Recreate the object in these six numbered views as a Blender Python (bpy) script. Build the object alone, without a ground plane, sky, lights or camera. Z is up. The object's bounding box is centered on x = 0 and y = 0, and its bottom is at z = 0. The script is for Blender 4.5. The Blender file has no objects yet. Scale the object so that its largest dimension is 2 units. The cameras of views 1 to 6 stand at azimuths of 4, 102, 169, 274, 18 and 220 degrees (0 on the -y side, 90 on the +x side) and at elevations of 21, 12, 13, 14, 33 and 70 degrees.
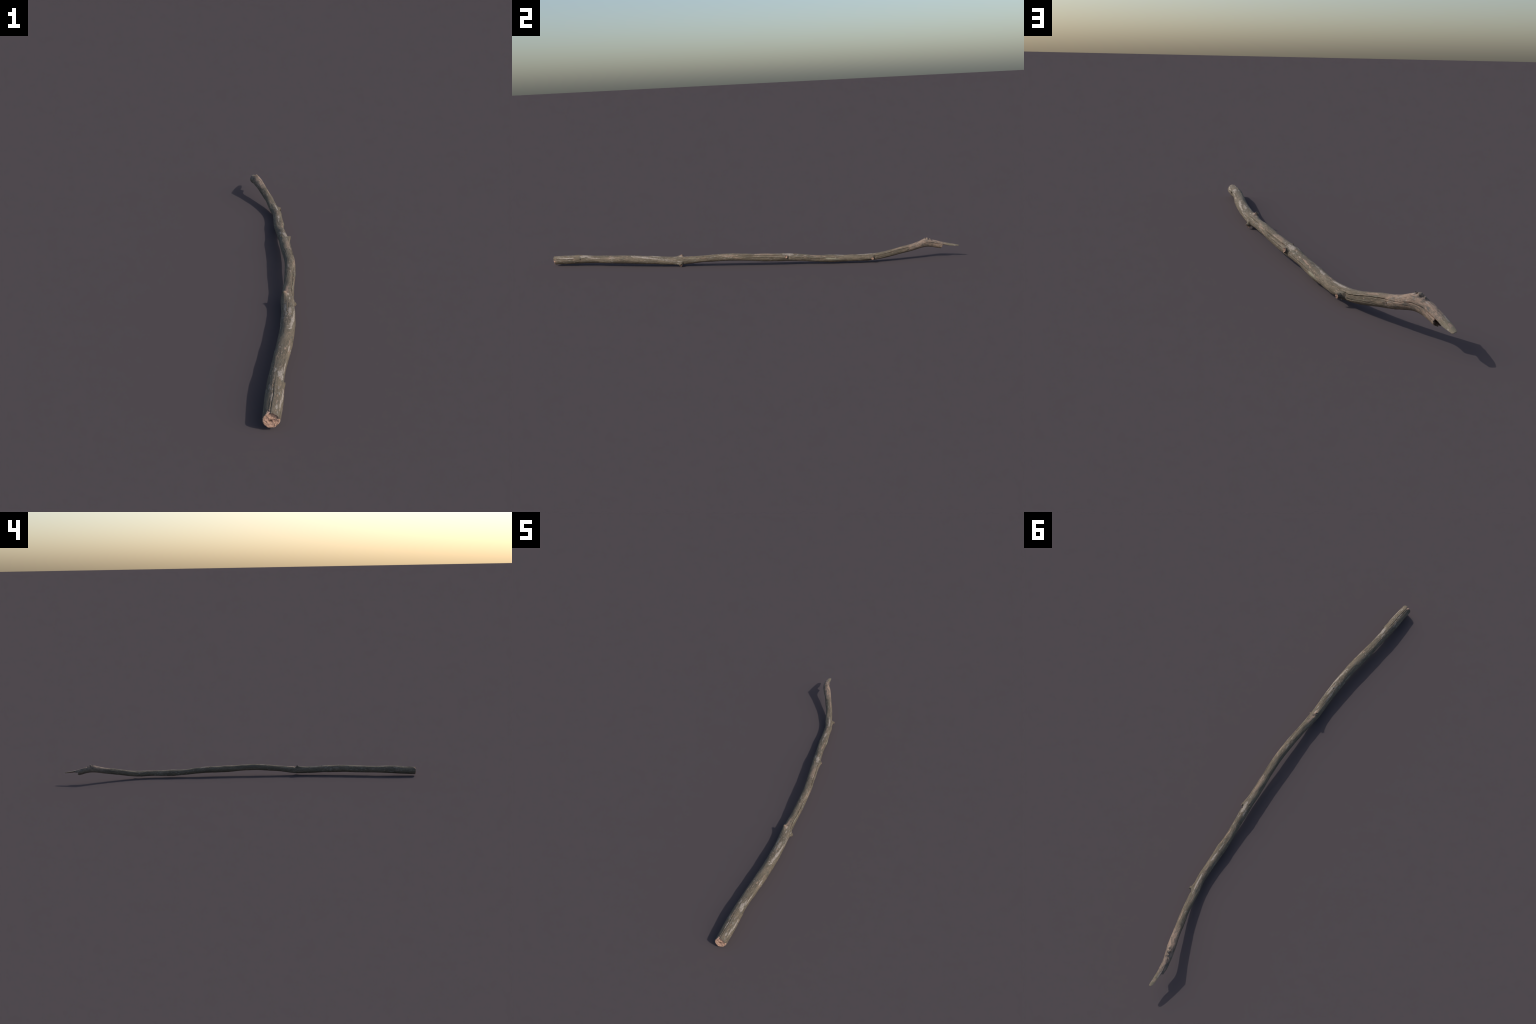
import bpy, math
import numpy as np

rng = np.random.default_rng(7)
D = math.radians

# ---------------------------------------------------------------------------
#  SPINE of the branch: y, centre x, centre z, half width, half height
# ---------------------------------------------------------------------------
SPINE = np.array([
    (-1.00, 0.0616, 0.0252, 0.0195, 0.0205), (-0.93, 0.0639, 0.0284, 0.0214, 0.0207),
    (-0.86, 0.0653, 0.0318, 0.0212, 0.0207), (-0.78, 0.0686, 0.0318, 0.0191, 0.0182),
    (-0.70, 0.0763, 0.0317, 0.0203, 0.0188), (-0.60, 0.0844, 0.0323, 0.0202, 0.0187),
    (-0.50, 0.0881, 0.0308, 0.0203, 0.0191), (-0.40, 0.0865, 0.0271, 0.0193, 0.0187),
    (-0.30, 0.0825, 0.0273, 0.0188, 0.0186), (-0.22, 0.0863, 0.0339, 0.0166, 0.0158),
    (-0.14, 0.0865, 0.0403, 0.0166, 0.0162), (-0.05, 0.0839, 0.0422, 0.0160, 0.0168),
    (0.05, 0.0735, 0.0378, 0.0174, 0.0169), (0.15, 0.0625, 0.0359, 0.0176, 0.0173),
    (0.25, 0.0498, 0.0324, 0.0167, 0.0164), (0.33, 0.0386, 0.0246, 0.0160, 0.0151),
    (0.40, 0.0325, 0.0229, 0.0182, 0.0165), (0.47, 0.0266, 0.0222, 0.0164, 0.0154),
    (0.54, 0.0203, 0.0226, 0.0168, 0.0156), (0.60, 0.0064, 0.0241, 0.0161, 0.0160),
    (0.67, -0.0119, 0.0346, 0.0152, 0.0157), (0.74, -0.0350, 0.0486, 0.0157, 0.0163),
    (0.80, -0.0562, 0.0612, 0.0167, 0.0165), (0.85, -0.0763, 0.0715, 0.0173, 0.0172),
    (0.90, -0.0919, 0.0622, 0.0142, 0.0160), (0.95, -0.0980, 0.0516, 0.0137, 0.0147),
    (1.00, -0.1003, 0.0428, 0.0125, 0.0130)])


def spline_second(kn, v):
    m = len(kn); h = np.diff(kn)
    A = np.eye(m); r = np.zeros(m)
    for i in range(1, m - 1):
        A[i, i - 1] = h[i - 1]; A[i, i] = 2 * (h[i - 1] + h[i]); A[i, i + 1] = h[i]
        r[i] = 6 * ((v[i + 1] - v[i]) / h[i] - (v[i] - v[i - 1]) / h[i - 1])
    return np.linalg.solve(A, r)


KN = SPINE[:, 0]
SECOND = [spline_second(KN, SPINE[:, c]) for c in range(1, 5)]


def spine(y):
    """centre x, centre z, half width, half height at y (natural cubic spline)"""
    y = np.asarray(y, float)
    j = np.clip(np.searchsorted(KN, y) - 1, 0, len(KN) - 2)
    h = KN[j + 1] - KN[j]; a = (KN[j + 1] - y) / h; b = (y - KN[j]) / h
    out = []
    for c in range(4):
        v = SPINE[:, c + 1]; M = SECOND[c]
        out.append(a * v[j] + b * v[j + 1] + ((a ** 3 - a) * M[j] + (b ** 3 - b) * M[j + 1]) * h * h / 6)
    return out


# ---------------------------------------------------------------------------
#  NOISE (gradient-free value noise, smooth, seeded by hashing)
# ---------------------------------------------------------------------------
def _hash(i, j, k, seed):
    n = (i * 374761393 + j * 668265263 + k * 2147483647 + seed * 974634777) & 0xffffffff
    n = ((n ^ (n >> 13)) * 1274126177) & 0xffffffff
    n = ((n ^ (n >> 16)) * 2246822519) & 0xffffffff
    return ((n ^ (n >> 15)) & 0xffff) / 32767.5 - 1.0


def vnoise(x, y, z, seed=0):
    xi, yi, zi = np.floor(x).astype(np.int64), np.floor(y).astype(np.int64), np.floor(z).astype(np.int64)
    fx, fy, fz = x - xi, y - yi, z - zi
    fx, fy, fz = [f * f * f * (f * (f * 6 - 15) + 10) for f in (fx, fy, fz)]
    r = 0
    for dx in (0, 1):
        for dy in (0, 1):
            for dz in (0, 1):
                w = (fx if dx else 1 - fx) * (fy if dy else 1 - fy) * (fz if dz else 1 - fz)
                r = r + w * _hash(xi + dx, yi + dy, zi + dz, seed)
    return r


def wrap(a):
    return (a + 180.0) % 360.0 - 180.0


# ---------------------------------------------------------------------------
#  FEATURES of the bark in (y, angle) - angle 0 is +x, 90 is up
# ---------------------------------------------------------------------------
# cracks: depth m, half width m, [(y, angle) ...]
CRACKS = [
    (.0028, .0011, [(-1.01, 98), (-.975, 98), (-.946, 97), (-.916, 93), (-.886, 95), (-.863, 91), (-.835, 92)]),
    (.0046, .0012, [(-.115, 47), (-.14, 49), (-.181, 48), (-.235, 52), (-.288, 50), (-.335, 37)]),
    (.0016, .0008, [(-.365, 90), (-.433, 95), (-.485, 96)]),
    (.0050, .0014, [(-1.01, 24), (-.97, 16), (-.944, 11), (-.896, 9), (-.852, 13)]),
    (.0030, .0010, [(-.53, -22), (-.441, -17), (-.395, -14), (-.335, -14)]),
    (.0032, .0011, [(-.225, 9), (-.174, 11), (-.125, 14)]),
    (.0046, .0013, [(-.02, 40), (.043, 42), (.077, 42), (.116, 39), (.182, 47)]),
    (.0048, .0013, [(-.02, 14), (.063, 9), (.127, 8), (.185, 4)]),
    (.0046, .0013, [(.212, 1), (.246, 3), (.284, 3), (.338, 8), (.40, 15)]),
    (.0014, .0008, [(.52, 36), (.555, 42), (.585, 40), (.604, 26), (.631, 17), (.665, 18), (.70, 24), (.73, 22),
                    (.766, 20), (.785, 9), (.82, -4), (.85, -6)]),
    (.0030, .00075, [(.60, 27), (.631, 16), (.665, 18), (.70, 24), (.73, 22), (.766, 19), (.78, 12)]),
    (.0044, .0009, [(.822, 2), (.845, 6), (.868, 11), (.89, 19), (.912, 21.5), (.936, 22)]),
    (.0018, .0009, [(.872, 110), (.90, 118), (.937, 122)]),
    (.0012, .0008, [(-.02, 118), (.05, 128), (.12, 126)]),
    (.0012, .0008, [(.62, -28), (.69, -24), (.74, -36)]),
    (.0013, .0008, [(-.78, -95), (-.66, -104), (-.55, -99), (-.43, -110)]),
    (.0013, .0008, [(.02, -120), (.10, -112), (.19, -116)]),
    (.0012, .0008, [(-.25, 205), (-.16, 198), (-.08, 204)]),
    (.0012, .0008, [(.30, 200), (.39, 207), (.47, 203)]),
    (.0012, .0008, [(.30, -70), (.40, -62), (.50, -68)]),
    (.0011, .0007, [(-.74, 12), (-.66, 15), (-.58, 8)]),
    (.0010, .0007, [(-.80, 52), (-.75, 50), (-.68, 55)]),
]
# bumps: y, angle, height, length towards -y, length towards +y, half angle
BUMPS = [
    (-.3200, 113, .0082, .024, .0085, 25), (-.3180, -42, .0090, .024, .0085, 25),
    (.1970, 12, .0068, .026, .0050, 26), (.6000, -5, .0080, .018, .0070, 24),
    (-.8520, 14, .0036, .018, .0035, 16), (.8500, 97, .0052, .022, .014, 36),
    (.1790, 112, .0012, .012, .004, 12), (-.4700, 92, .0012, .030, .020, 35),
    (-.436, 25, .0010, .012, .006, 10), (.765, -8, .0012, .010, .006, 12),
    (.205, 100, .0008, .020, .030, 40), (-.885, 70, .0010, .060, .025, 32),
    (.350, 66, .0010, .012, .010, 14), (-.10, 4, .0008, .010, .008, 14),
    (.405, -30, .0010, .03, .03, 45), (.509, 92, .0009, .014, .012, 16),
]
# pits: y, angle, depth, half length, half width m
PITS = [
    (-.459, 100, .0046, .0028, .0026), (-.849, 13, .0030, .0026, .0018), (-.886, -29, .0018, .003, .002),
    (-.440, -17, .0026, .0022, .0026), (-.310, 45, .0018, .0024, .002), (-.102, 3, .0022, .0024, .0022),
    (.349, 67, .0016, .0022, .0018), (.632, 110, .0010, .004, .002), (.772, -8, .0016, .003, .003),
    (.2105, 20, .0030, .0040, .0090), (.6150, 2, .0034, .0045, .0080), (-.890, 54, .0014, .004, .0012),
    (-.887, 99, .0016, .0015, .003), (.832, 34, .0012, .003, .0012), (.757, 108, .0012, .002, .004),
    (-.306, 104, .0030, .006, .006), (.012, 22, .0016, .006, .0016), (.515, 100, .0014, .003, .004),
    (.190, 120, .0018, .003, .003), (-.305, -36, .0020, .006, .007), (.8595, 92, .0040, .0030, .0080), (.8510, 119, .0046, .0050, .0040), (.872, 100, .0030, .003, .006), (.8465, 80, .0030, .0024, .0040),
]


def relief(y, ph):
    """radial displacement of the bark; ph in degrees"""
    x, z, a, b = spine(y)
    r = .5 * (a + b)
    c, s = np.cos(np.radians(ph)), np.sin(np.radians(ph))
    px, pz = c * r, s * r
    d = 0.0010 * vnoise(px * 45, y * 13, pz * 45, 1)
    d = d + 0.0006 * vnoise(px * 90, y * 30, pz * 90, 2) + .0003 + .0005 * np.clip(-.6 * c - .8 * s + .2, 0, 1)
    # fibres running along the branch
    f = vnoise(px * 420 + 3 * vnoise(px * 60, y * 9, pz * 60, 5), y * 14, pz * 420, 3)
    g = vnoise(px * 800, y * 45, pz * 800, 4)
    rough = .55 + .45 * vnoise(px * 50, y * 7, pz * 50, 8)
    d = d + rough * (0.00028 * f + 0.00016 * g)
    # flaking edge steps
    st = vnoise(px * 70, y * 22, pz * 70, 11)
    d = d + 0.00035 * np.tanh(st * 14)
    for (y0, p0, h, l0, l1, w) in BUMPS:
        dy = y - y0
        L = np.where(dy < 0, l0, l1)
        d = d + h * np.exp(-(dy / L) ** 2 - (wrap(ph - p0) / w) ** 2)
    for (y0, p0, h, L, w) in PITS:
        t = ((y - y0) / L) ** 2 + (np.radians(wrap(ph - p0)) * r / w) ** 2
        d = d - h * np.exp(-t ** 1.5)
    jit = 0.0009 * vnoise(y * 130, y * 0 + 2.5, y * 0, 21) + .0004 * vnoise(y * 420, y * 0 + .5, y * 0, 22)
    for (h, w, pts) in CRACKS:
        py = np.array([q[0] for q in pts]); pa = np.array([q[1] for q in pts], float)
        inside = (y > py[0] if py[0] < py[-1] else y > py[-1]) & (y < max(py[0], py[-1]))
        o = np.argsort(py); py = py[o]; pa = pa[o]
        ang = np.interp(y, py, pa)
        dist = np.radians(wrap(ph - ang)) * r + jit
        u = (y - py[0]) / (py[-1] - py[0])
        fade = np.clip(np.minimum(u, 1 - u) * 7, 0, 1) ** .6
        if py[-1] > .93: fade = np.clip(u * 7, 0, 1) ** .6
        if py[0] < -1: fade = np.clip((1 - u) * 6, 0, 1) ** .6
        fade = fade * (.72 + .28 * vnoise(y * 60, y * 0 + h * 9e3, y * 0, 31))
        ww = w * (.6 + .5 * fade)
        d = d - np.where(inside, h * fade * np.exp(-(np.abs(dist) / ww) ** 2.4), 0)
        d = d + np.where(inside, .0004 * fade * np.exp(-((np.abs(dist) - 2.6 * w) / (1.4 * w)) ** 2), 0)
    return d


def interp_angle(table, ph):
    t = np.array(table, float)
    return np.interp(wrap(ph), t[:, 0], t[:, 1])


# where the bark begins (cut end) and ends (splintered end) round the branch
BUTT = [(-180, -.9965), (-120, -.9935), (-90, -.992), (-50, -.993), (-22, -.994), (-14, -.988), (-4, -.985),
        (2, -.992), (12, -.996), (20, -.999), (40, -.9995), (92, -1.0), (98, -.999), (101, -.991), (112, -.984), (122, -.990),
        (130, -.997), (180, -.9965)]
TIP = [(-180, .917), (-140, .919), (-100, .914), (-56, .911), (-40, .917), (0, .924), (19.5, .929), (21.2, .903), (24.2, .903),
       (25.8, .953), (30, .966), (42, .985), (51, .9985), (66, 1.0), (92, .998), (106, .992), (113, .976), (121, .950),
       (125, .936), (150, .935), (170, .933), (173, .919), (180, .917)]

NC = 288
PHI = np.arange(NC) * 360.0 / NC - 180.0


def ends():
    yb = interp_angle(BUTT, PHI)
    yt = interp_angle(TIP, PHI)
    yb = yb + .0009 * vnoise(PHI / 9, PHI * 0, PHI * 0, 41)
    ragged = .0030 * vnoise(PHI / 7, PHI * 0, PHI * 0, 42) + .0018 * vnoise(PHI / 2.6, PHI * 0, PHI * 0, 43)
    spl_part = np.clip((yt - .945) / .03, 0, 1)
    yt = yt + ragged * (1 - .75 * spl_part)
    return np.maximum(yb, -1.0), np.minimum(yt, 1.0)


def new_mesh(name, verts, faces, mats, midx=None, smooth=True):
    me = bpy.data.meshes.new(name)
    me.from_pydata([tuple(v) for v in verts], [], faces)
    for m in mats: me.materials.append(m)
    if midx is not None: me.polygons.foreach_set('material_index', np.asarray(midx, np.int32))
    me.polygons.foreach_set('use_smooth', np.full(len(me.polygons), smooth))
    me.update()
    ob = bpy.data.objects.new(name, me)
    bpy.context.scene.collection.objects.link(ob)
    return ob


# ---------------------------------------------------------------------------
#  MATERIALS
# ---------------------------------------------------------------------------
class Nodes:
    def __init__(self, name):
        self.mat = bpy.data.materials.new(name); self.mat.use_nodes = True
        self.t = self.mat.node_tree; self.n = self.t.nodes; self.l = self.t.links
        self.bsdf = self.n['Principled BSDF']

    def new(self, kind, **kw):
        nd = self.n.new(kind)
        for k, v in kw.items(): setattr(nd, k, v)
        return nd

    def put(self, sock, v):
        if isinstance(v, bpy.types.NodeSocket): self.l.new(v, sock)
        else: sock.default_value = v

    def math(self, op, a, b=0.0, c=0.0, clamp=False):
        nd = self.new('ShaderNodeMath', operation=op, use_clamp=clamp)
        for s, v in zip(nd.inputs, (a, b, c)): self.put(s, v)
        return nd.outputs[0]

    def vmath(self, op, a, b=(0, 0, 0), out=0):
        nd = self.new('ShaderNodeVectorMath', operation=op)
        self.put(nd.inputs[0], a); self.put(nd.inputs[1], b)
        return nd.outputs[out]

    def combine(self, x, y, z):
        nd = self.new('ShaderNodeCombineXYZ')
        for s, v in zip(nd.inputs, (x, y, z)): self.put(s, v)
        return nd.outputs[0]

    def noise(self, vec, scale=1.0, detail=3.0, rough=.55, distort=0.0):
        nd = self.new('ShaderNodeTexNoise')
        self.put(nd.inputs['Vector'], vec); nd.inputs['Scale'].default_value = scale
        nd.inputs['Detail'].default_value = detail; nd.inputs['Roughness'].default_value = rough
        nd.inputs['Distortion'].default_value = distort
        return nd.outputs['Fac']

    def ramp(self, fac, stops):
        nd = self.new('ShaderNodeValToRGB'); e = nd.color_ramp.elements
        while len(e) > 1: e.remove(e[-1])
        e[0].position, e[0].color = stops[0][0], (*stops[0][1], 1)
        for p, c in stops[1:]:
            q = e.new(p); q.color = (*c, 1)
        self.put(nd.inputs[0], fac)
        return nd.outputs[0]

    def step(self, v, lo, hi):
        nd = self.new('ShaderNodeMapRange', interpolation_type='SMOOTHSTEP')
        self.put(nd.inputs[0], v); nd.inputs[1].default_value = lo; nd.inputs[2].default_value = hi
        return nd.outputs[0]

    def mix(self, fac, a, b, blend='MIX'):
        nd = self.new('ShaderNodeMix', data_type='RGBA', blend_type=blend)
        self.put(nd.inputs[0], fac)
        for s, v in ((nd.inputs[6], a), (nd.inputs[7], b)):
            self.put(s, v if isinstance(v, bpy.types.NodeSocket) else (*v, 1))
        return nd.outputs[2]

    def curve(self, v, pts):
        nd = self.new('ShaderNodeFloatCurve')
        cv = nd.mapping.curves[0]
        while len(cv.points) < len(pts): cv.points.new(.5, .5)
        for p, (x, y) in zip(cv.points, pts): p.location = (x, y)
        nd.mapping.update()
        self.put(nd.inputs['Value'], v)
        return nd.outputs[0]


def straight(N):
    """coordinates that follow the bent spine: returns offset x, y, offset z and the unit direction round the stem"""
    tc = N.new('ShaderNodeTexCoord')
    sp = N.new('ShaderNodeSeparateXYZ'); N.l.new(tc.outputs['Object'], sp.inputs[0])
    x, y, z = sp.outputs
    u = N.math('MULTIPLY_ADD', y, 1 / 2.1, .5)
    ys = np.linspace(-1, 1, 44); cx, cz, _, _ = spine(ys)
    fx = N.curve(u, [(q / 2.1 + .5, (c + .15) / .3) for q, c in zip(ys, cx)])
    fz = N.curve(u, [(q / 2.1 + .5, c / .1) for q, c in zip(ys, cz)])
    dx = N.math('SUBTRACT', x, N.math('MULTIPLY_ADD', fx, .3, -.15))
    dz = N.math('SUBTRACT', z, N.math('MULTIPLY', fz, .1))
    flat = N.combine(dx, 0.0, dz)
    nrm = N.vmath('NORMALIZE', flat)
    around = N.vmath('ADD', nrm, N.combine(0.0, y, 0.0))
    return dx, y, dz, around, N.combine(dx, y, dz)


# patches: y, angle, half length, half angle, strength
PALE = [(-.932, 100, .018, 10, .55), (-.972, 61, .008, 9, .7), (-.955, 37, .018, 7, .85), (-.912, 25, .026, 8, .95),
        (-.825, 60, .020, 20, .9), (-.805, 98, .014, 9, .55), (-.838, 40, .014, 11, .9), (-.778, 27, .036, 7, .8),
        (-.800, 45, .018, 8, .7), (-.884, 127, .011, 8, .5), (-.676, 34, .019, 6.5, .85), (-.525, 52, .038, 10, 1), (-.490, 40, .030, 9, 1), (-.452, 33, .020, 8, .9),
        (-.546, 64, .020, 6, .6), (-.565, 57, .006, 6, .9), (-.559, 83, .0028, 9, .9), (-.573, 70, .0028, 11, .95),
        (-.420, 118, .030, 12, .6), (-.446, 78, .022, 17, .65), (-.470, 106, .014, 9, .5), (-.420, 21, .022, 5.5, .9),
        (-.371, 6, .022, 5, .9), (-.390, 30, .020, 4, .6), (-.349, 70, .008, 7, .8), (-.325, 84, .008, 7, .8),
        (-.119, 111, .013, 7, .6), (.208, 66, .025, 28, .85), (.186, 76, .010, 6, .7), (.226, 118, .014, 11, .7),
        (.286, 48, .008, 6, .85), (.446, 81, .022, 16, .9), (.398, 91, .017, 8, .7), (.548, 81, .018, 12, .85),
        (.576, 75, .024, 12, .9), (.598, 77, .008, 4, .6), (.882, 66, .005, 7, .7), (.944, 104, .014, 12, .5), (-.545, 152, .014, 8, .4),
        (-.120, 48, .010, 4, .5), (.064, 22, .007, 4, .7), (.118, 10, .008, 4, .6), (.330, 100, .012, 6, .4),
        (-.86, 205, .016, 9, .5), (-.60, -120, .024, 9, .6), (-.23, -80, .018, 8, .5), (.12, -110, .02, 9, .5),
        (.47, 190, .018, 8, .5), (.70, -100, .015, 8, .5)]
PINK = [(-.689, 67, .006, 6, 1), (-.690, 22, .014, 6, .5), (-.300, 97, .036, 17, .75), (-.040, -1, .015, 8, .85), (-.064, 32, .020, 9, .7),
        (-.085, 20, .016, 9, .6), (.075, 55, .036, 5, .7), (.110, 57, .02, 5, .5), (.090, 82, .050, 17, .4),
        (.322, 56, .016, 8, .85), (.350, 50, .022, 6, .8), (.375, 45, .012, 6, .7), (.717, 56, .024, 13, .6),
        (.508, 90, .012, 12, .5), (.632, 112, .014, 10, .45), (.970, 88, .008, 16, .6), (-.205, 20, .012, 6, .6), (-.235, 25, .010, 5, .5), (-.75, 160, .020, 9, .4),
        (-.66, 120, .010, 6, .4), (.14, 38, .018, 5, .5), (.47, 60, .018, 6, .4), (-.10, 50, .02, 6, .5),
        (-.65, 45, .016, 5, .5), (-.895, 178, .014, 8, .4), (-.34, 195, .02, 10, .4), (.26, -40, .02, 9, .5), (.55, -60, .02, 9, .4)]
GREEN = [(.398, 8, .016, 9, .8), (.422, 4, .020, 9, .8), (-.260, 40, .015, 6, .9), (-.228, 44, .008, 4, .6), (.44, -6, .012, 6, .5)]
WOODY = [(-.995, 112, .012, 12, 1), (-.993, -8, .007, 9, 1)]
BROWN = [(-.930, 70, .030, 16, .7), (-.885, 68, .032, 20, .9), (-.87, 20, .02, 12, .5), (-.19, 60, .05, 14, .35)]


def make_bark():
    N = Nodes('weathered_bark')
    dx, y, dz, around, st = straight(N)
    # fibre-following coordinates
    fib = N.vmath('MULTIPLY', st, (1.0, .10, 1.0))
    fib2 = N.vmath('MULTIPLY', st, (1.0, .28, 1.0))
    n_big = N.noise(fib2, 38, 3, .5)
    n_fib = N.noise(fib, 520, 4, .6)
    n_fine = N.noise(st, 620, 3, .6)
    n_edge = N.noise(fib2, 300, 4, .65)
    n_med = N.noise(fib2, 120, 4, .6, .4)
    base = N.ramp(n_big, [(.28, (.106, .087, .063)), (.46, (.136, .112, .082)), (.60, (.156, .128, .093)),
                          (.75, (.182, .145, .107))])
    base = N.mix(N.step(n_med, .50, .72), base, (.132, .121, .096))
    base = N.mix(N.math('MULTIPLY', N.step(n_med, .42, .28), .45), base, (.200, .155, .115))
    streak = N.ramp(n_fib, [(.30, (.45, .44, .42)), (.44, (.90, .90, .90)), (.58, (1.05, 1.05, 1.05)), (.72, (1.32, 1.29, 1.26))])
    n_band = N.noise(fib, 210, 3, .6, .3)
    band = N.ramp(n_band, [(.30, (.62, .61, .60)), (.44, (.93, .93, .93)), (.57, (1.04, 1.03, 1.02)), (.70, (1.38, 1.30, 1.24))])
    base = N.mix(.75, base, band, 'MULTIPLY')
    base = N.mix(.8, base, streak, 'MULTIPLY')
    grain = N.ramp(n_fine, [(.32, (.66, .66, .65)), (.5, (1, 1, 1)), (.70, (1.25, 1.24, 1.22))])
    base = N.mix(.75, base, grain, 'MULTIPLY')
    edge = N.math('SUBTRACT', n_edge, .5)

    def field(patches):
        tot = None
        for (y0, a0, L, w, s) in patches:
            c = (math.cos(D(a0)), y0, math.sin(D(a0)))
            v = N.vmath('SUBTRACT', around, c)
            ch = 2 * math.sin(D(w) / 2)
            v = N.vmath('MULTIPLY', v, (1 / ch, 1 / L, 1 / ch))
            d = N.vmath('LENGTH', v, out=1)
            m = N.math('MULTIPLY', N.step(N.math('MULTIPLY_ADD', edge, 2.6, d), 1.12, .80), s)
            tot = m if tot is None else N.math('MAXIMUM', tot, m)
        return tot

    # brown smooth bark
    base = N.mix(N.math('MULTIPLY', field(BROWN), .8), base, N.mix(.5, (.150, .120, .083), grain, 'MULTIPLY'))
    # the barkless, pinkish grey wood of the thin end
    t_end = N.step(N.math('MULTIPLY_ADD', edge, .12, y), .725, .80)
    t_tip = N.step(N.math('MULTIPLY_ADD', edge, .05, y), .955, .925)
    t_end = N.math('MULTIPLY', t_end, t_tip)
    n_t = N.noise(N.vmath('MULTIPLY', st, (1.0, .5, 1.0)), 130, 5, .65, .4)
    tail = N.ramp(n_t, [(.36, (.120, .105, .094)), (.455, (.180, .140, .110)), (.52, (.262, .188, .144)), (.66, (.315, .226, .173))])
    tail = N.mix(.7, tail, streak, 'MULTIPLY')
    side = N.step(N.vmath('DOT_PRODUCT', around, (math.cos(D(60)), 0, math.sin(D(60))), out=1), -.45, .45)
    base = N.mix(N.math('MULTIPLY', t_end, N.math('MULTIPLY_ADD', side, .5, .42)), base, tail)
    base = N.mix(N.math('MULTIPLY', N.step(y, .935, .965), .45), base, N.mix(.6, (.168, .150, .106), grain, 'MULTIPLY'))
    # scattered small flecks everywhere
    sp1 = N.noise(fib2, 260, 2, .5)
    sparse = N.step(N.noise(st, 22, 2, .5), .42, .60)
    base = N.mix(N.math('MULTIPLY', N.math('MULTIPLY', N.step(sp1, .59, .67), sparse), .75), base, (.29, .205, .155))
    sp2 = N.noise(N.vmath('ADD', fib2, (3.1, 1.7, .4)), 240, 2, .5)
    sparse2 = N.step(N.noise(N.vmath('ADD', st, (1.3, 5.7, 2.4)), 17, 2, .5), .48, .64)
    base = N.mix(N.math('MULTIPLY', N.math('MULTIPLY', N.step(sp2, .58, .67), sparse2), .75), base, (.29, .262, .232))
    sp3 = N.noise(N.vmath('ADD', fib2, (7.1, 2.7, 1.4)), 210, 2, .5)
    base = N.mix(N.math('MULTIPLY', N.step(sp3, .66, .74), .55), base, (.075, .066, .054))
    # pink inner bark, green and pale lichen films
    base = N.mix(N.math('MULTIPLY', field(PINK), .85), base, N.mix(.6, (.320, .220, .167), grain, 'MULTIPLY'))
    base = N.mix(N.math('MULTIPLY', field(GREEN), .80), base, N.mix(.6, (.275, .265, .192), grain, 'MULTIPLY'))
    worn = N.math('MULTIPLY_ADD', N.step(N.noise(fib2, 330, 4, .7), .36, .56), .50, .42)
    base = N.mix(N.math('MULTIPLY', field(PALE), worn), base, N.mix(.6, (.360, .312, .270), grain, 'MULTIPLY'))
    base = N.mix(N.math('MULTIPLY', field(WOODY), .9), base, N.mix(.6, (.42, .28, .205), grain, 'MULTIPLY'))
    N.put(N.bsdf.inputs['Base Color'], base)
    N.bsdf.inputs['Roughness'].default_value = .88
    N.bsdf.inputs['Specular IOR Level'].default_value = .25
    bp = N.new('ShaderNodeBump'); bp.inputs['Strength'].default_value = .55; bp.inputs['Distance'].default_value = .0006
    N.put(bp.inputs['Height'], N.math('ADD', N.math('MULTIPLY', n_fib, .7), N.math('MULTIPLY', n_fine, .6)))
    N.l.new(bp.outputs[0], N.bsdf.inputs['Normal'])
    return N.mat


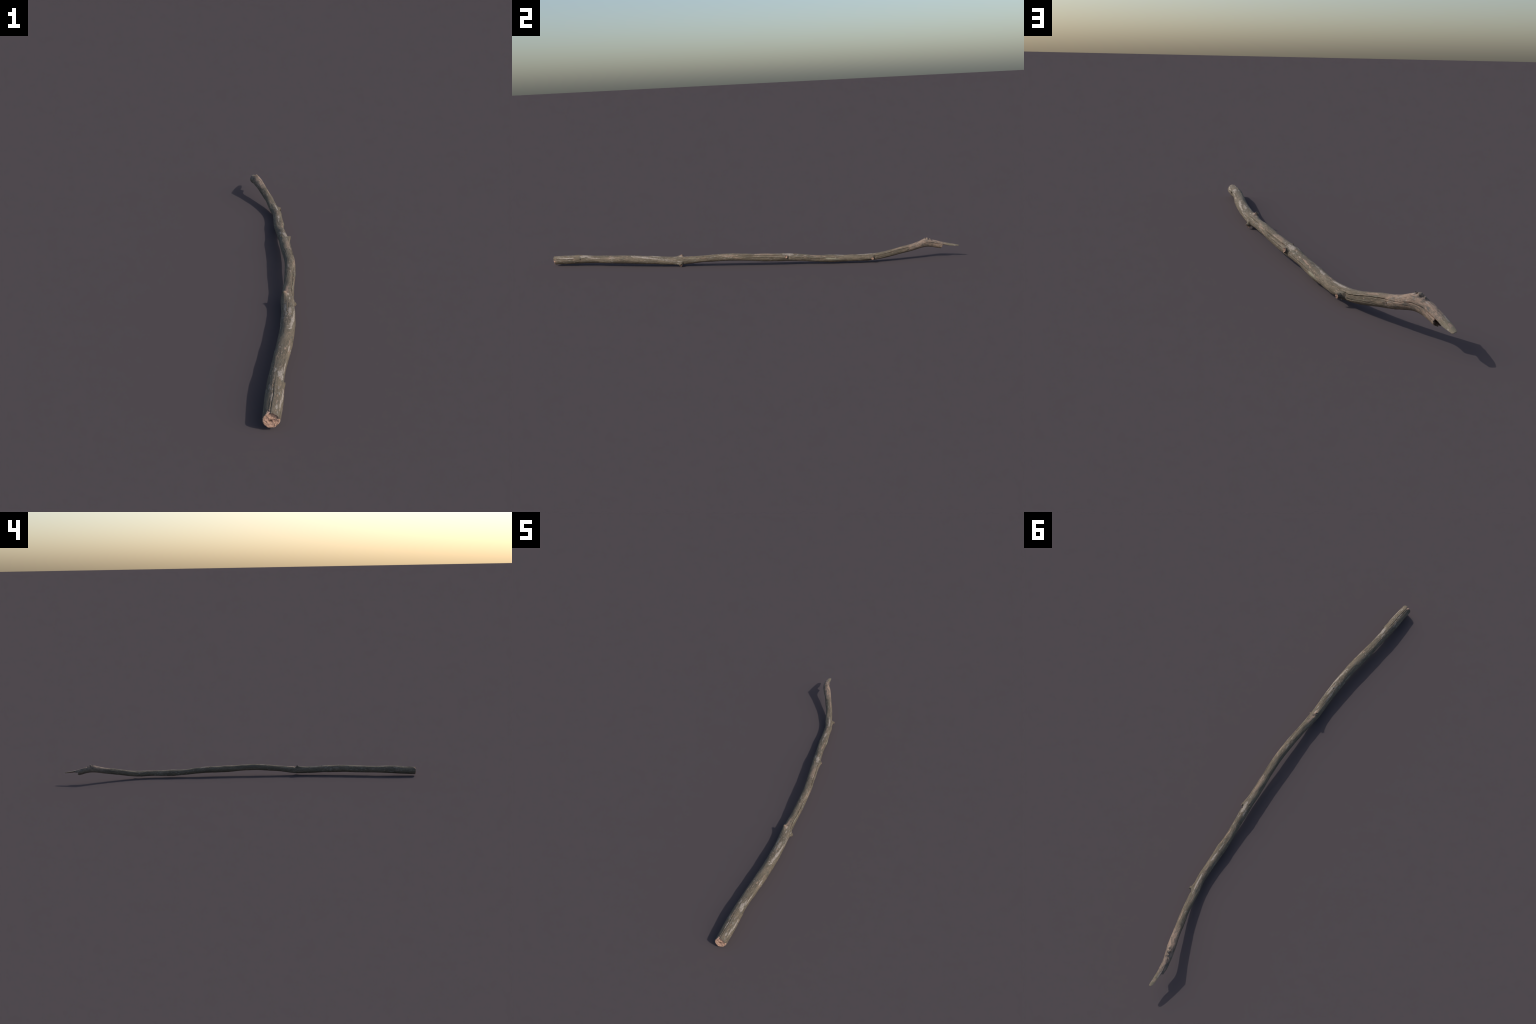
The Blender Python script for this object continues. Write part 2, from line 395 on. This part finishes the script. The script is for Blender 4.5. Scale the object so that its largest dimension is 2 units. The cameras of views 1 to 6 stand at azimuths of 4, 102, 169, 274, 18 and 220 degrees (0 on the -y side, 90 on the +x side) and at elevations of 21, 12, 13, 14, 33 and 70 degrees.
def make_wood(name, dark, mid, light, rings=False):
    N = Nodes(name)
    dx, y, dz, around, st = straight(N)
    fib = N.vmath('MULTIPLY', st, (1.0, .12, 1.0))
    if rings:
        wob = N.math('MULTIPLY', N.math('SUBTRACT', N.noise(st, 110, 3, .55), .5), .0050)
        r = N.math('ADD', N.vmath('LENGTH', N.combine(N.math('ADD', dx, .0012), 0.0, N.math('ADD', dz, .0018)), out=1), wob)
        saw = N.math('FRACT', N.math('MULTIPLY', r, 360))
        broken = N.step(N.noise(st, 260, 3, .6), .40, .56)
        line = N.math('MULTIPLY', N.math('MULTIPLY', N.step(saw, .52, .68), N.step(saw, .98, .82)), broken)
        col = N.ramp(N.noise(st, 330, 4, .65), [(.32, mid), (.55, light), (.72, tuple(c * 1.12 for c in light))])
        col = N.mix(N.math('MULTIPLY', line, .50), col, dark)
        heart = N.step(N.math('MULTIPLY_ADD', N.noise(st, 240, 3, .6), .006, r), .0105, .0065)
        col = N.mix(N.math('MULTIPLY', heart, .55), col, dark)
        pith = N.step(r, .0022, .0010)
        col = N.mix(N.math('MULTIPLY', pith, .9), col, tuple(c * .4 for c in dark))
        blot = N.step(N.noise(N.vmath('ADD', st, (2, 4, 1)), 190, 3, .6), .58, .70)
        col = N.mix(N.math('MULTIPLY', blot, .6), col, dark)
    else:
        col = N.ramp(N.noise(fib, 420, 4, .6), [(.30, dark), (.48, mid), (.68, light)])
        col = N.mix(.6, col, N.ramp(N.noise(st, 500, 3, .6), [(.32, (.7, .7, .7)), (.5, (1, 1, 1)), (.7, (1.2, 1.2, 1.2))]), 'MULTIPLY')
    N.put(N.bsdf.inputs['Base Color'], col)
    N.bsdf.inputs['Roughness'].default_value = .9
    N.bsdf.inputs['Specular IOR Level'].default_value = .2
    bp = N.new('ShaderNodeBump'); bp.inputs['Strength'].default_value = .5; bp.inputs['Distance'].default_value = .0006
    N.put(bp.inputs['Height'], N.noise(fib, 480, 3, .6)); N.l.new(bp.outputs[0], N.bsdf.inputs['Normal'])
    return N.mat


BARK = make_bark()
FRESH = make_wood('pale_cut_wood', (.150, .085, .060), (.42, .255, .185), (.56, .355, .262), rings=True)
STUBWOOD = make_wood('broken_twig_wood', (.18, .11, .078), (.37, .235, .172), (.52, .335, .25))
ROTTEN = make_wood('brown_rotten_wood', (.085, .052, .038), (.15, .092, .066), (.23, .150, .105))
DULL = make_wood('grey_brown_wood', (.10, .085, .070), (.19, .155, .125), (.29, .235, .185))

root = bpy.data.objects.new('fallen_branch', None)
bpy.context.scene.collection.objects.link(root)
root['label'] = 'long crooked weathered dead tree branch with splintered tip'
root['category'] = 'branch'


# ---------------------------------------------------------------------------
#  STEM + SPLINTERED TIP : one continuous surface, then split by region
# ---------------------------------------------------------------------------
def build_stem():
    yb, yt = ends()
    A, B = -.96, .86
    rows = []
    n0, n1, n2 = 26, 1180, 120
    for i in range(n0): rows.append(yb + (A - yb) * i / n0)
    for i in range(n1): rows.append(np.full(NC, A + (B - A) * i / n1))
    for i in range(n2 + 1): rows.append(B + (yt - B) * i / n2)
    Yg = np.array(rows); Pg = np.repeat(PHI[None], len(rows), 0)
    shape = Yg.shape
    rel = relief(Yg.ravel(), Pg.ravel()).reshape(shape)
    x, z, a, b = spine(Yg)
    # the splinter flattens towards its tip
    c, s = np.cos(np.radians(Pg)), np.sin(np.radians(Pg))
    outer = np.stack([x + (a + rel) * c, Yg, z + (b + rel) * s], -1)
    # inner wall of the splintered end, from the lip back to a hollow bottom
    inner = []
    depth_y = .894
    n3 = 34
    splp = np.clip((yt - .94) / .03, 0, 1)
    for i in range(n3 + 1):
        t = i / n3
        yy = yt + (depth_y - yt) * t
        xx, zz, aa, bb = spine(yy)
        th = (.0024 + .0022 * np.clip((1.0 - yy) / .06, 0, 1)) * np.clip(.35 + t * 30, 0, 1)
        th = th * (1 + .35 * vnoise(PHI / 8, yy * 60, PHI * 0, 51)) + .0005 * vnoise(PHI / 2.5, yy * 200, PHI * 0, 52)
        hollow = .010 * np.clip((.925 - yy) / .03, 0, 1) ** 1.5
        e = th + hollow
        rr = rel[-1] * (1 - t)
        inner.append(np.stack([xx + np.maximum(aa + rr - e, .002) * np.cos(np.radians(PHI)), yy,
                               zz + np.maximum(bb + rr - e, .002) * np.sin(np.radians(PHI))], -1))
    inner = np.array(inner)
    # bark lip at the cut end: inward wall
    lip = []
    for k, (e, back) in enumerate([(.0011, -.0003), (.0016, .0006), (.0019, .006), (.0030, .012)]):
        yy = yb + back
        xx, zz, aa, bb = spine(yy)
        lip.append(np.stack([xx + (aa + rel[0] - e) * np.cos(np.radians(PHI)), yy, zz + (bb + rel[0] - e) * np.sin(np.radians(PHI))], -1))
    lip = np.array(lip[::-1])
    grid = np.concatenate([lip, outer, inner])
    R = len(grid)
    V = grid.reshape(-1, 3)
    xx, zz, aa, bb = spine(np.array([depth_y]))
    V = np.concatenate([V, [[xx[0], depth_y - .003, zz[0]]]])
    i = np.arange(R - 1)[:, None] * NC; j = np.arange(NC)[None]; j2 = (j + 1) % NC
    F = np.stack([i + j, i + NC + j, i + NC + j2, i + j2], -1).reshape(-1, 4)
    row = np.repeat(np.arange(R - 1), NC)
    nl = len(lip); no = nl + len(outer)
    mi = np.where(row < nl - 0.5, 1, np.where(row >= no, 2, 0))
    cap = np.array([[(R - 1) * NC + k, len(V) - 1, (R - 1) * NC + (k + 1) % NC] for k in range(NC)])
    # a whole-body mesh only for the shared normals
    whole = bpy.data.meshes.new('whole')
    whole.from_pydata(V.tolist(), [], F.tolist() + cap.tolist()); whole.update()
    vn = np.empty(len(V) * 3, np.float32); whole.vertex_normals.foreach_get('vector', vn); vn = vn.reshape(-1, 3)
    bpy.data.meshes.remove(whole)
    split = nl + n0 + n1 - 12            # row where the barkless tip starts
    for name, sel, caps in (('stem', row < split, False), ('splintered_tip', row >= split, True)):
        f = F[sel].tolist(); m = mi[sel].tolist()
        if caps: f += cap.tolist(); m += [2] * len(cap)
        used = np.unique(np.concatenate([np.array(q) for q in ([np.array(f[:1]).ravel()] + [F[sel].ravel()] + ([cap.ravel()] if caps else []))]))
        remap = -np.ones(len(V), int); remap[used] = np.arange(len(used))
        ob = new_mesh(name, V[used], [[int(remap[q]) for q in face] for face in f], [BARK, DULL, ROTTEN], m)
        ob.data.normals_split_custom_set_from_vertices(vn[used].tolist())
        ob.parent = root


build_stem()


# ---------------------------------------------------------------------------
#  CUT END : the sawn wood inside the bark, rough face with growth rings
# ---------------------------------------------------------------------------
def build_cut_end():
    n = 200; rings = 60
    ang = np.arange(n) * 360.0 / n - 180
    c, s = np.cos(np.radians(ang)), np.sin(np.radians(ang))
    yb = np.interp(ang, PHI, ends()[0])
    plane = -.9955 + .0022 * s * -1 - .0008 * c      # face leans: lower edge stands a little back
    plane = np.interp(ang, [-180, -90, 0, 60, 90, 130, 180], [-.9985, -.9965, -.9960, -.9938, -.9950, -.9980, -.9985])
    notch = .0035 * np.exp(-(wrap(ang + 48) / 9) ** 2) + .0016 * np.exp(-(wrap(ang + 85) / 6) ** 2) + .0022 * np.exp(-(wrap(ang - 22) / 5) ** 2)
    x0, z0, a0, b0 = [float(q[0]) for q in spine(np.array([-.995]))]
    pts = []
    for k in range(rings + 1):
        t = k / rings
        inset = np.interp(ang, [-180, -150, -20, 20, 70, 120, 160, 180], [.0, -.0002, .0002, .0010, .0014, .0012, .0002, .0])
        rx, rz = (a0 - inset - notch) * t, (b0 - inset - notch) * t
        px, pz = rx * c, rz * s
        rr = np.hypot(px, pz)
        yy = -.9962 + (plane + .9962) * t
        wob = .0022 * vnoise(px * 160, pz * 160, px * 0, 61)
        yy = yy + .0003 * np.sin((rr + wob) * 2 * math.pi * 360) * np.clip(t * 4, 0, 1)
        yy = yy + .0008 * vnoise(px * 230, pz * 230, px * 0, 62) + .0003 * vnoise(px * 600, pz * 600, px * 0, 63)
        yy = yy + .0022 * np.exp(-(np.hypot(px + .0012, pz + .0018) / .0022) ** 2)
        yy = yy + .0012 * np.exp(-((rr - .006) / .003) ** 2) * (s < .2)
        yy = yy + .0012 * np.clip((t - .93) / .07, 0, 1) ** 2
        pts.append(np.stack([x0 + px, yy, z0 + pz], -1))
    for back, e in ((.0022, .0003 + inset * .6), (.008, .0013 + inset * .3), (.022, .0024)):
        yy = plane + back
        x1, z1, a1, b1 = spine(yy)
        pts.append(np.stack([x1 + (a1 - e - notch * .5) * c, yy, z1 + (b1 - e - notch * .5) * s], -1))
    G = np.array(pts); V = G[1:].reshape(-1, 3); R = len(G) - 1
    V = np.concatenate([V, [G[0].mean(0)]])
    F = [[(i) * n + j, i * n + (j + 1) % n, (i + 1) * n + (j + 1) % n, (i + 1) * n + j] for i in range(R - 1) for j in range(n)]
    F += [[len(V) - 1, (j + 1) % n, j] for j in range(n)]
    ob = new_mesh('cut_end', V, F, [FRESH]); ob.parent = root


build_cut_end()


# ---------------------------------------------------------------------------
#  TWIG STUBS : short broken side twigs
# ---------------------------------------------------------------------------
def surface(y, ang):
    x, z, a, b = [float(q[0]) for q in spine(np.array([y]))]
    return np.array([x, y, z]), np.array([math.cos(D(ang)), 0, math.sin(D(ang))]), .5 * (a + b)


def twig_stub(name, y, ang, reach, lean, r0, r1, jag, seed, wood, flat=1.0, dish=.3, slant=0.0, sides=40):
    """reach: distance of the tip from the spine; lean: tip offset along +y; r0/r1 base and tip radius;
    jag: raggedness of the broken rim; flat: squash along the branch; dish: depth of the broken face"""
    c0, out, r = surface(y, ang)
    base = c0 + out * r * .45 - np.array([0, lean * .7, 0])
    tip = c0 + out * reach + np.array([0, lean, 0])
    ax = tip - base; L = np.linalg.norm(ax); ax /= L
    e1 = np.cross(ax, np.cross(np.array([0, 1.0, 0]), ax)); e1 = np.array([0, 1.0, 0]) - ax * ax[1]; e1 /= np.linalg.norm(e1)
    e2 = np.cross(ax, e1)
    th = np.arange(sides) * 2 * math.pi / sides
    n_out, n_in = 22, 9
    rim = jag * (vnoise(np.cos(th) * 1.6 + 5, np.sin(th) * 1.6, th * 0 + seed, seed) + .6 * vnoise(np.cos(th) * 4, np.sin(th) * 4, th * 0, seed + 1))
    rim = rim + slant * np.cos(th)
    rows = []
    for i in range(n_out + 1):
        t = i / n_out
        rad = r1 + (r0 - r1) * (1 - t) ** 1.9
        rad = rad * (1 + .10 * vnoise(np.cos(th) * 2.4, t * 2 + th * 0, np.sin(th) * 2.4, seed + 2) + .06 * vnoise(np.cos(th) * 7, t * 5 + th * 0, np.sin(th) * 7, seed + 3))
        h = t * L + rim * t ** 3
        rows.append(base + ax * h[:, None] + e1 * (rad * flat * np.cos(th))[:, None] + e2 * (rad * np.sin(th))[:, None])
    last = rad; hl = h
    for i in range(1, n_in + 1):
        t = i / n_in
        rad = last * (1 - t) * .96 + .00001
        h = hl * (1 - t) + (L - dish * r1) * t + jag * .5 * vnoise(np.cos(th) * 5 * (1 - t), np.sin(th) * 5 * (1 - t), th * 0 + 2, seed + 4) * (t < 1)
        h = h - dish * r1 * min(1, t * 2.2) * (1 - t)
        rows.append(base + ax * h[:, None] + e1 * (rad * flat * np.cos(th))[:, None] + e2 * (rad * np.sin(th))[:, None])
    G = np.array(rows); V = G.reshape(-1, 3); R = len(G)
    F = []; M = []
    for i in range(R - 1):
        for j in range(sides):
            F.append([i * sides + j, i * sides + (j + 1) % sides, (i + 1) * sides + (j + 1) % sides, (i + 1) * sides + j]); M.append(1 if i >= n_out else 0)
    F.append([(R - 1) * sides + j for j in range(sides)]); M.append(1)
    ob = new_mesh(name, V, F, [BARK, wood], M); ob.parent = root
    return ob


twig_stub('twig_stub', -.324, 113, .0278, .006, .0125, .0062, .0028, 3, DULL, dish=.5, slant=.001)
twig_stub('twig_stub', -.322, -42, .0294, .005, .0135, .0074, .0030, 7, STUBWOOD, dish=.5, slant=.001)
twig_stub('twig_stub', .1955, 13, .0246, .004, .0120, .0070, .0012, 11, STUBWOOD, flat=.85, dish=.25)
twig_stub('twig_stub', .600, -6, .0285, .003, .0110, .0060, .0020, 15, STUBWOOD, dish=.40)
twig_stub('twig_stub', .178, 112, .0222, .003, .0042, .0010, .0006, 19, DULL, sides=20)
twig_stub('twig_stub', -.853, 14, .0248, .004, .0060, .0026, .0008, 23, DULL, sides=24)
twig_stub('twig_stub', .577, -84, .0195, .003, .0034, .0013, .0005, 27, DULL, sides=20)
twig_stub('twig_stub', -.437, 24, .0210, .002, .0040, .0016, .0005, 31, DULL, sides=20)
twig_stub('twig_stub', -.459, 100, .0178, .001, .0022, .0013, .0004, 33, STUBWOOD, sides=20)
twig_stub('twig_stub', .772, -8, .0175, .001, .0022, .0014, .0004, 35, STUBWOOD, sides=20)


# the torn knot on top of the bend: a ragged crown of broken knobs round a hollow
def broken_knot():
    # y, angle, reach, lean, base radius, tip radius, raggedness, dish
    spec = [(.8525, 92, .0225, .001, .0085, .0058, .0012, -.5), (.8415, 90, .0240, .001, .0075, .0030, .0022, .3),
            (.846, 116, .0228, .004, .0075, .0034, .0022, .5), (.8645, 99, .0195, .001, .0055, .0036, .0012, -.4),
            (.838, 104, .0225, .000, .0070, .0030, .0020, .3)]
    parts = []
    for k, (y, a, reach, lean, r0, r1, jag, dish) in enumerate(spec):
        parts.append(twig_stub('broken_knot' if k == 0 else 'knot_piece', y, a, reach, lean, r0, r1, jag, 50 + 4 * k, DULL, dish=dish, sides=36))
    deps = bpy.context.view_layer; 
    for o in bpy.context.selected_objects: o.select_set(False)
    for o in parts: o.select_set(True)
    deps.objects.active = parts[0]
    bpy.ops.object.join()
    parts[0].name = 'broken_knot'


broken_knot()
bpy.context.view_layer.update()
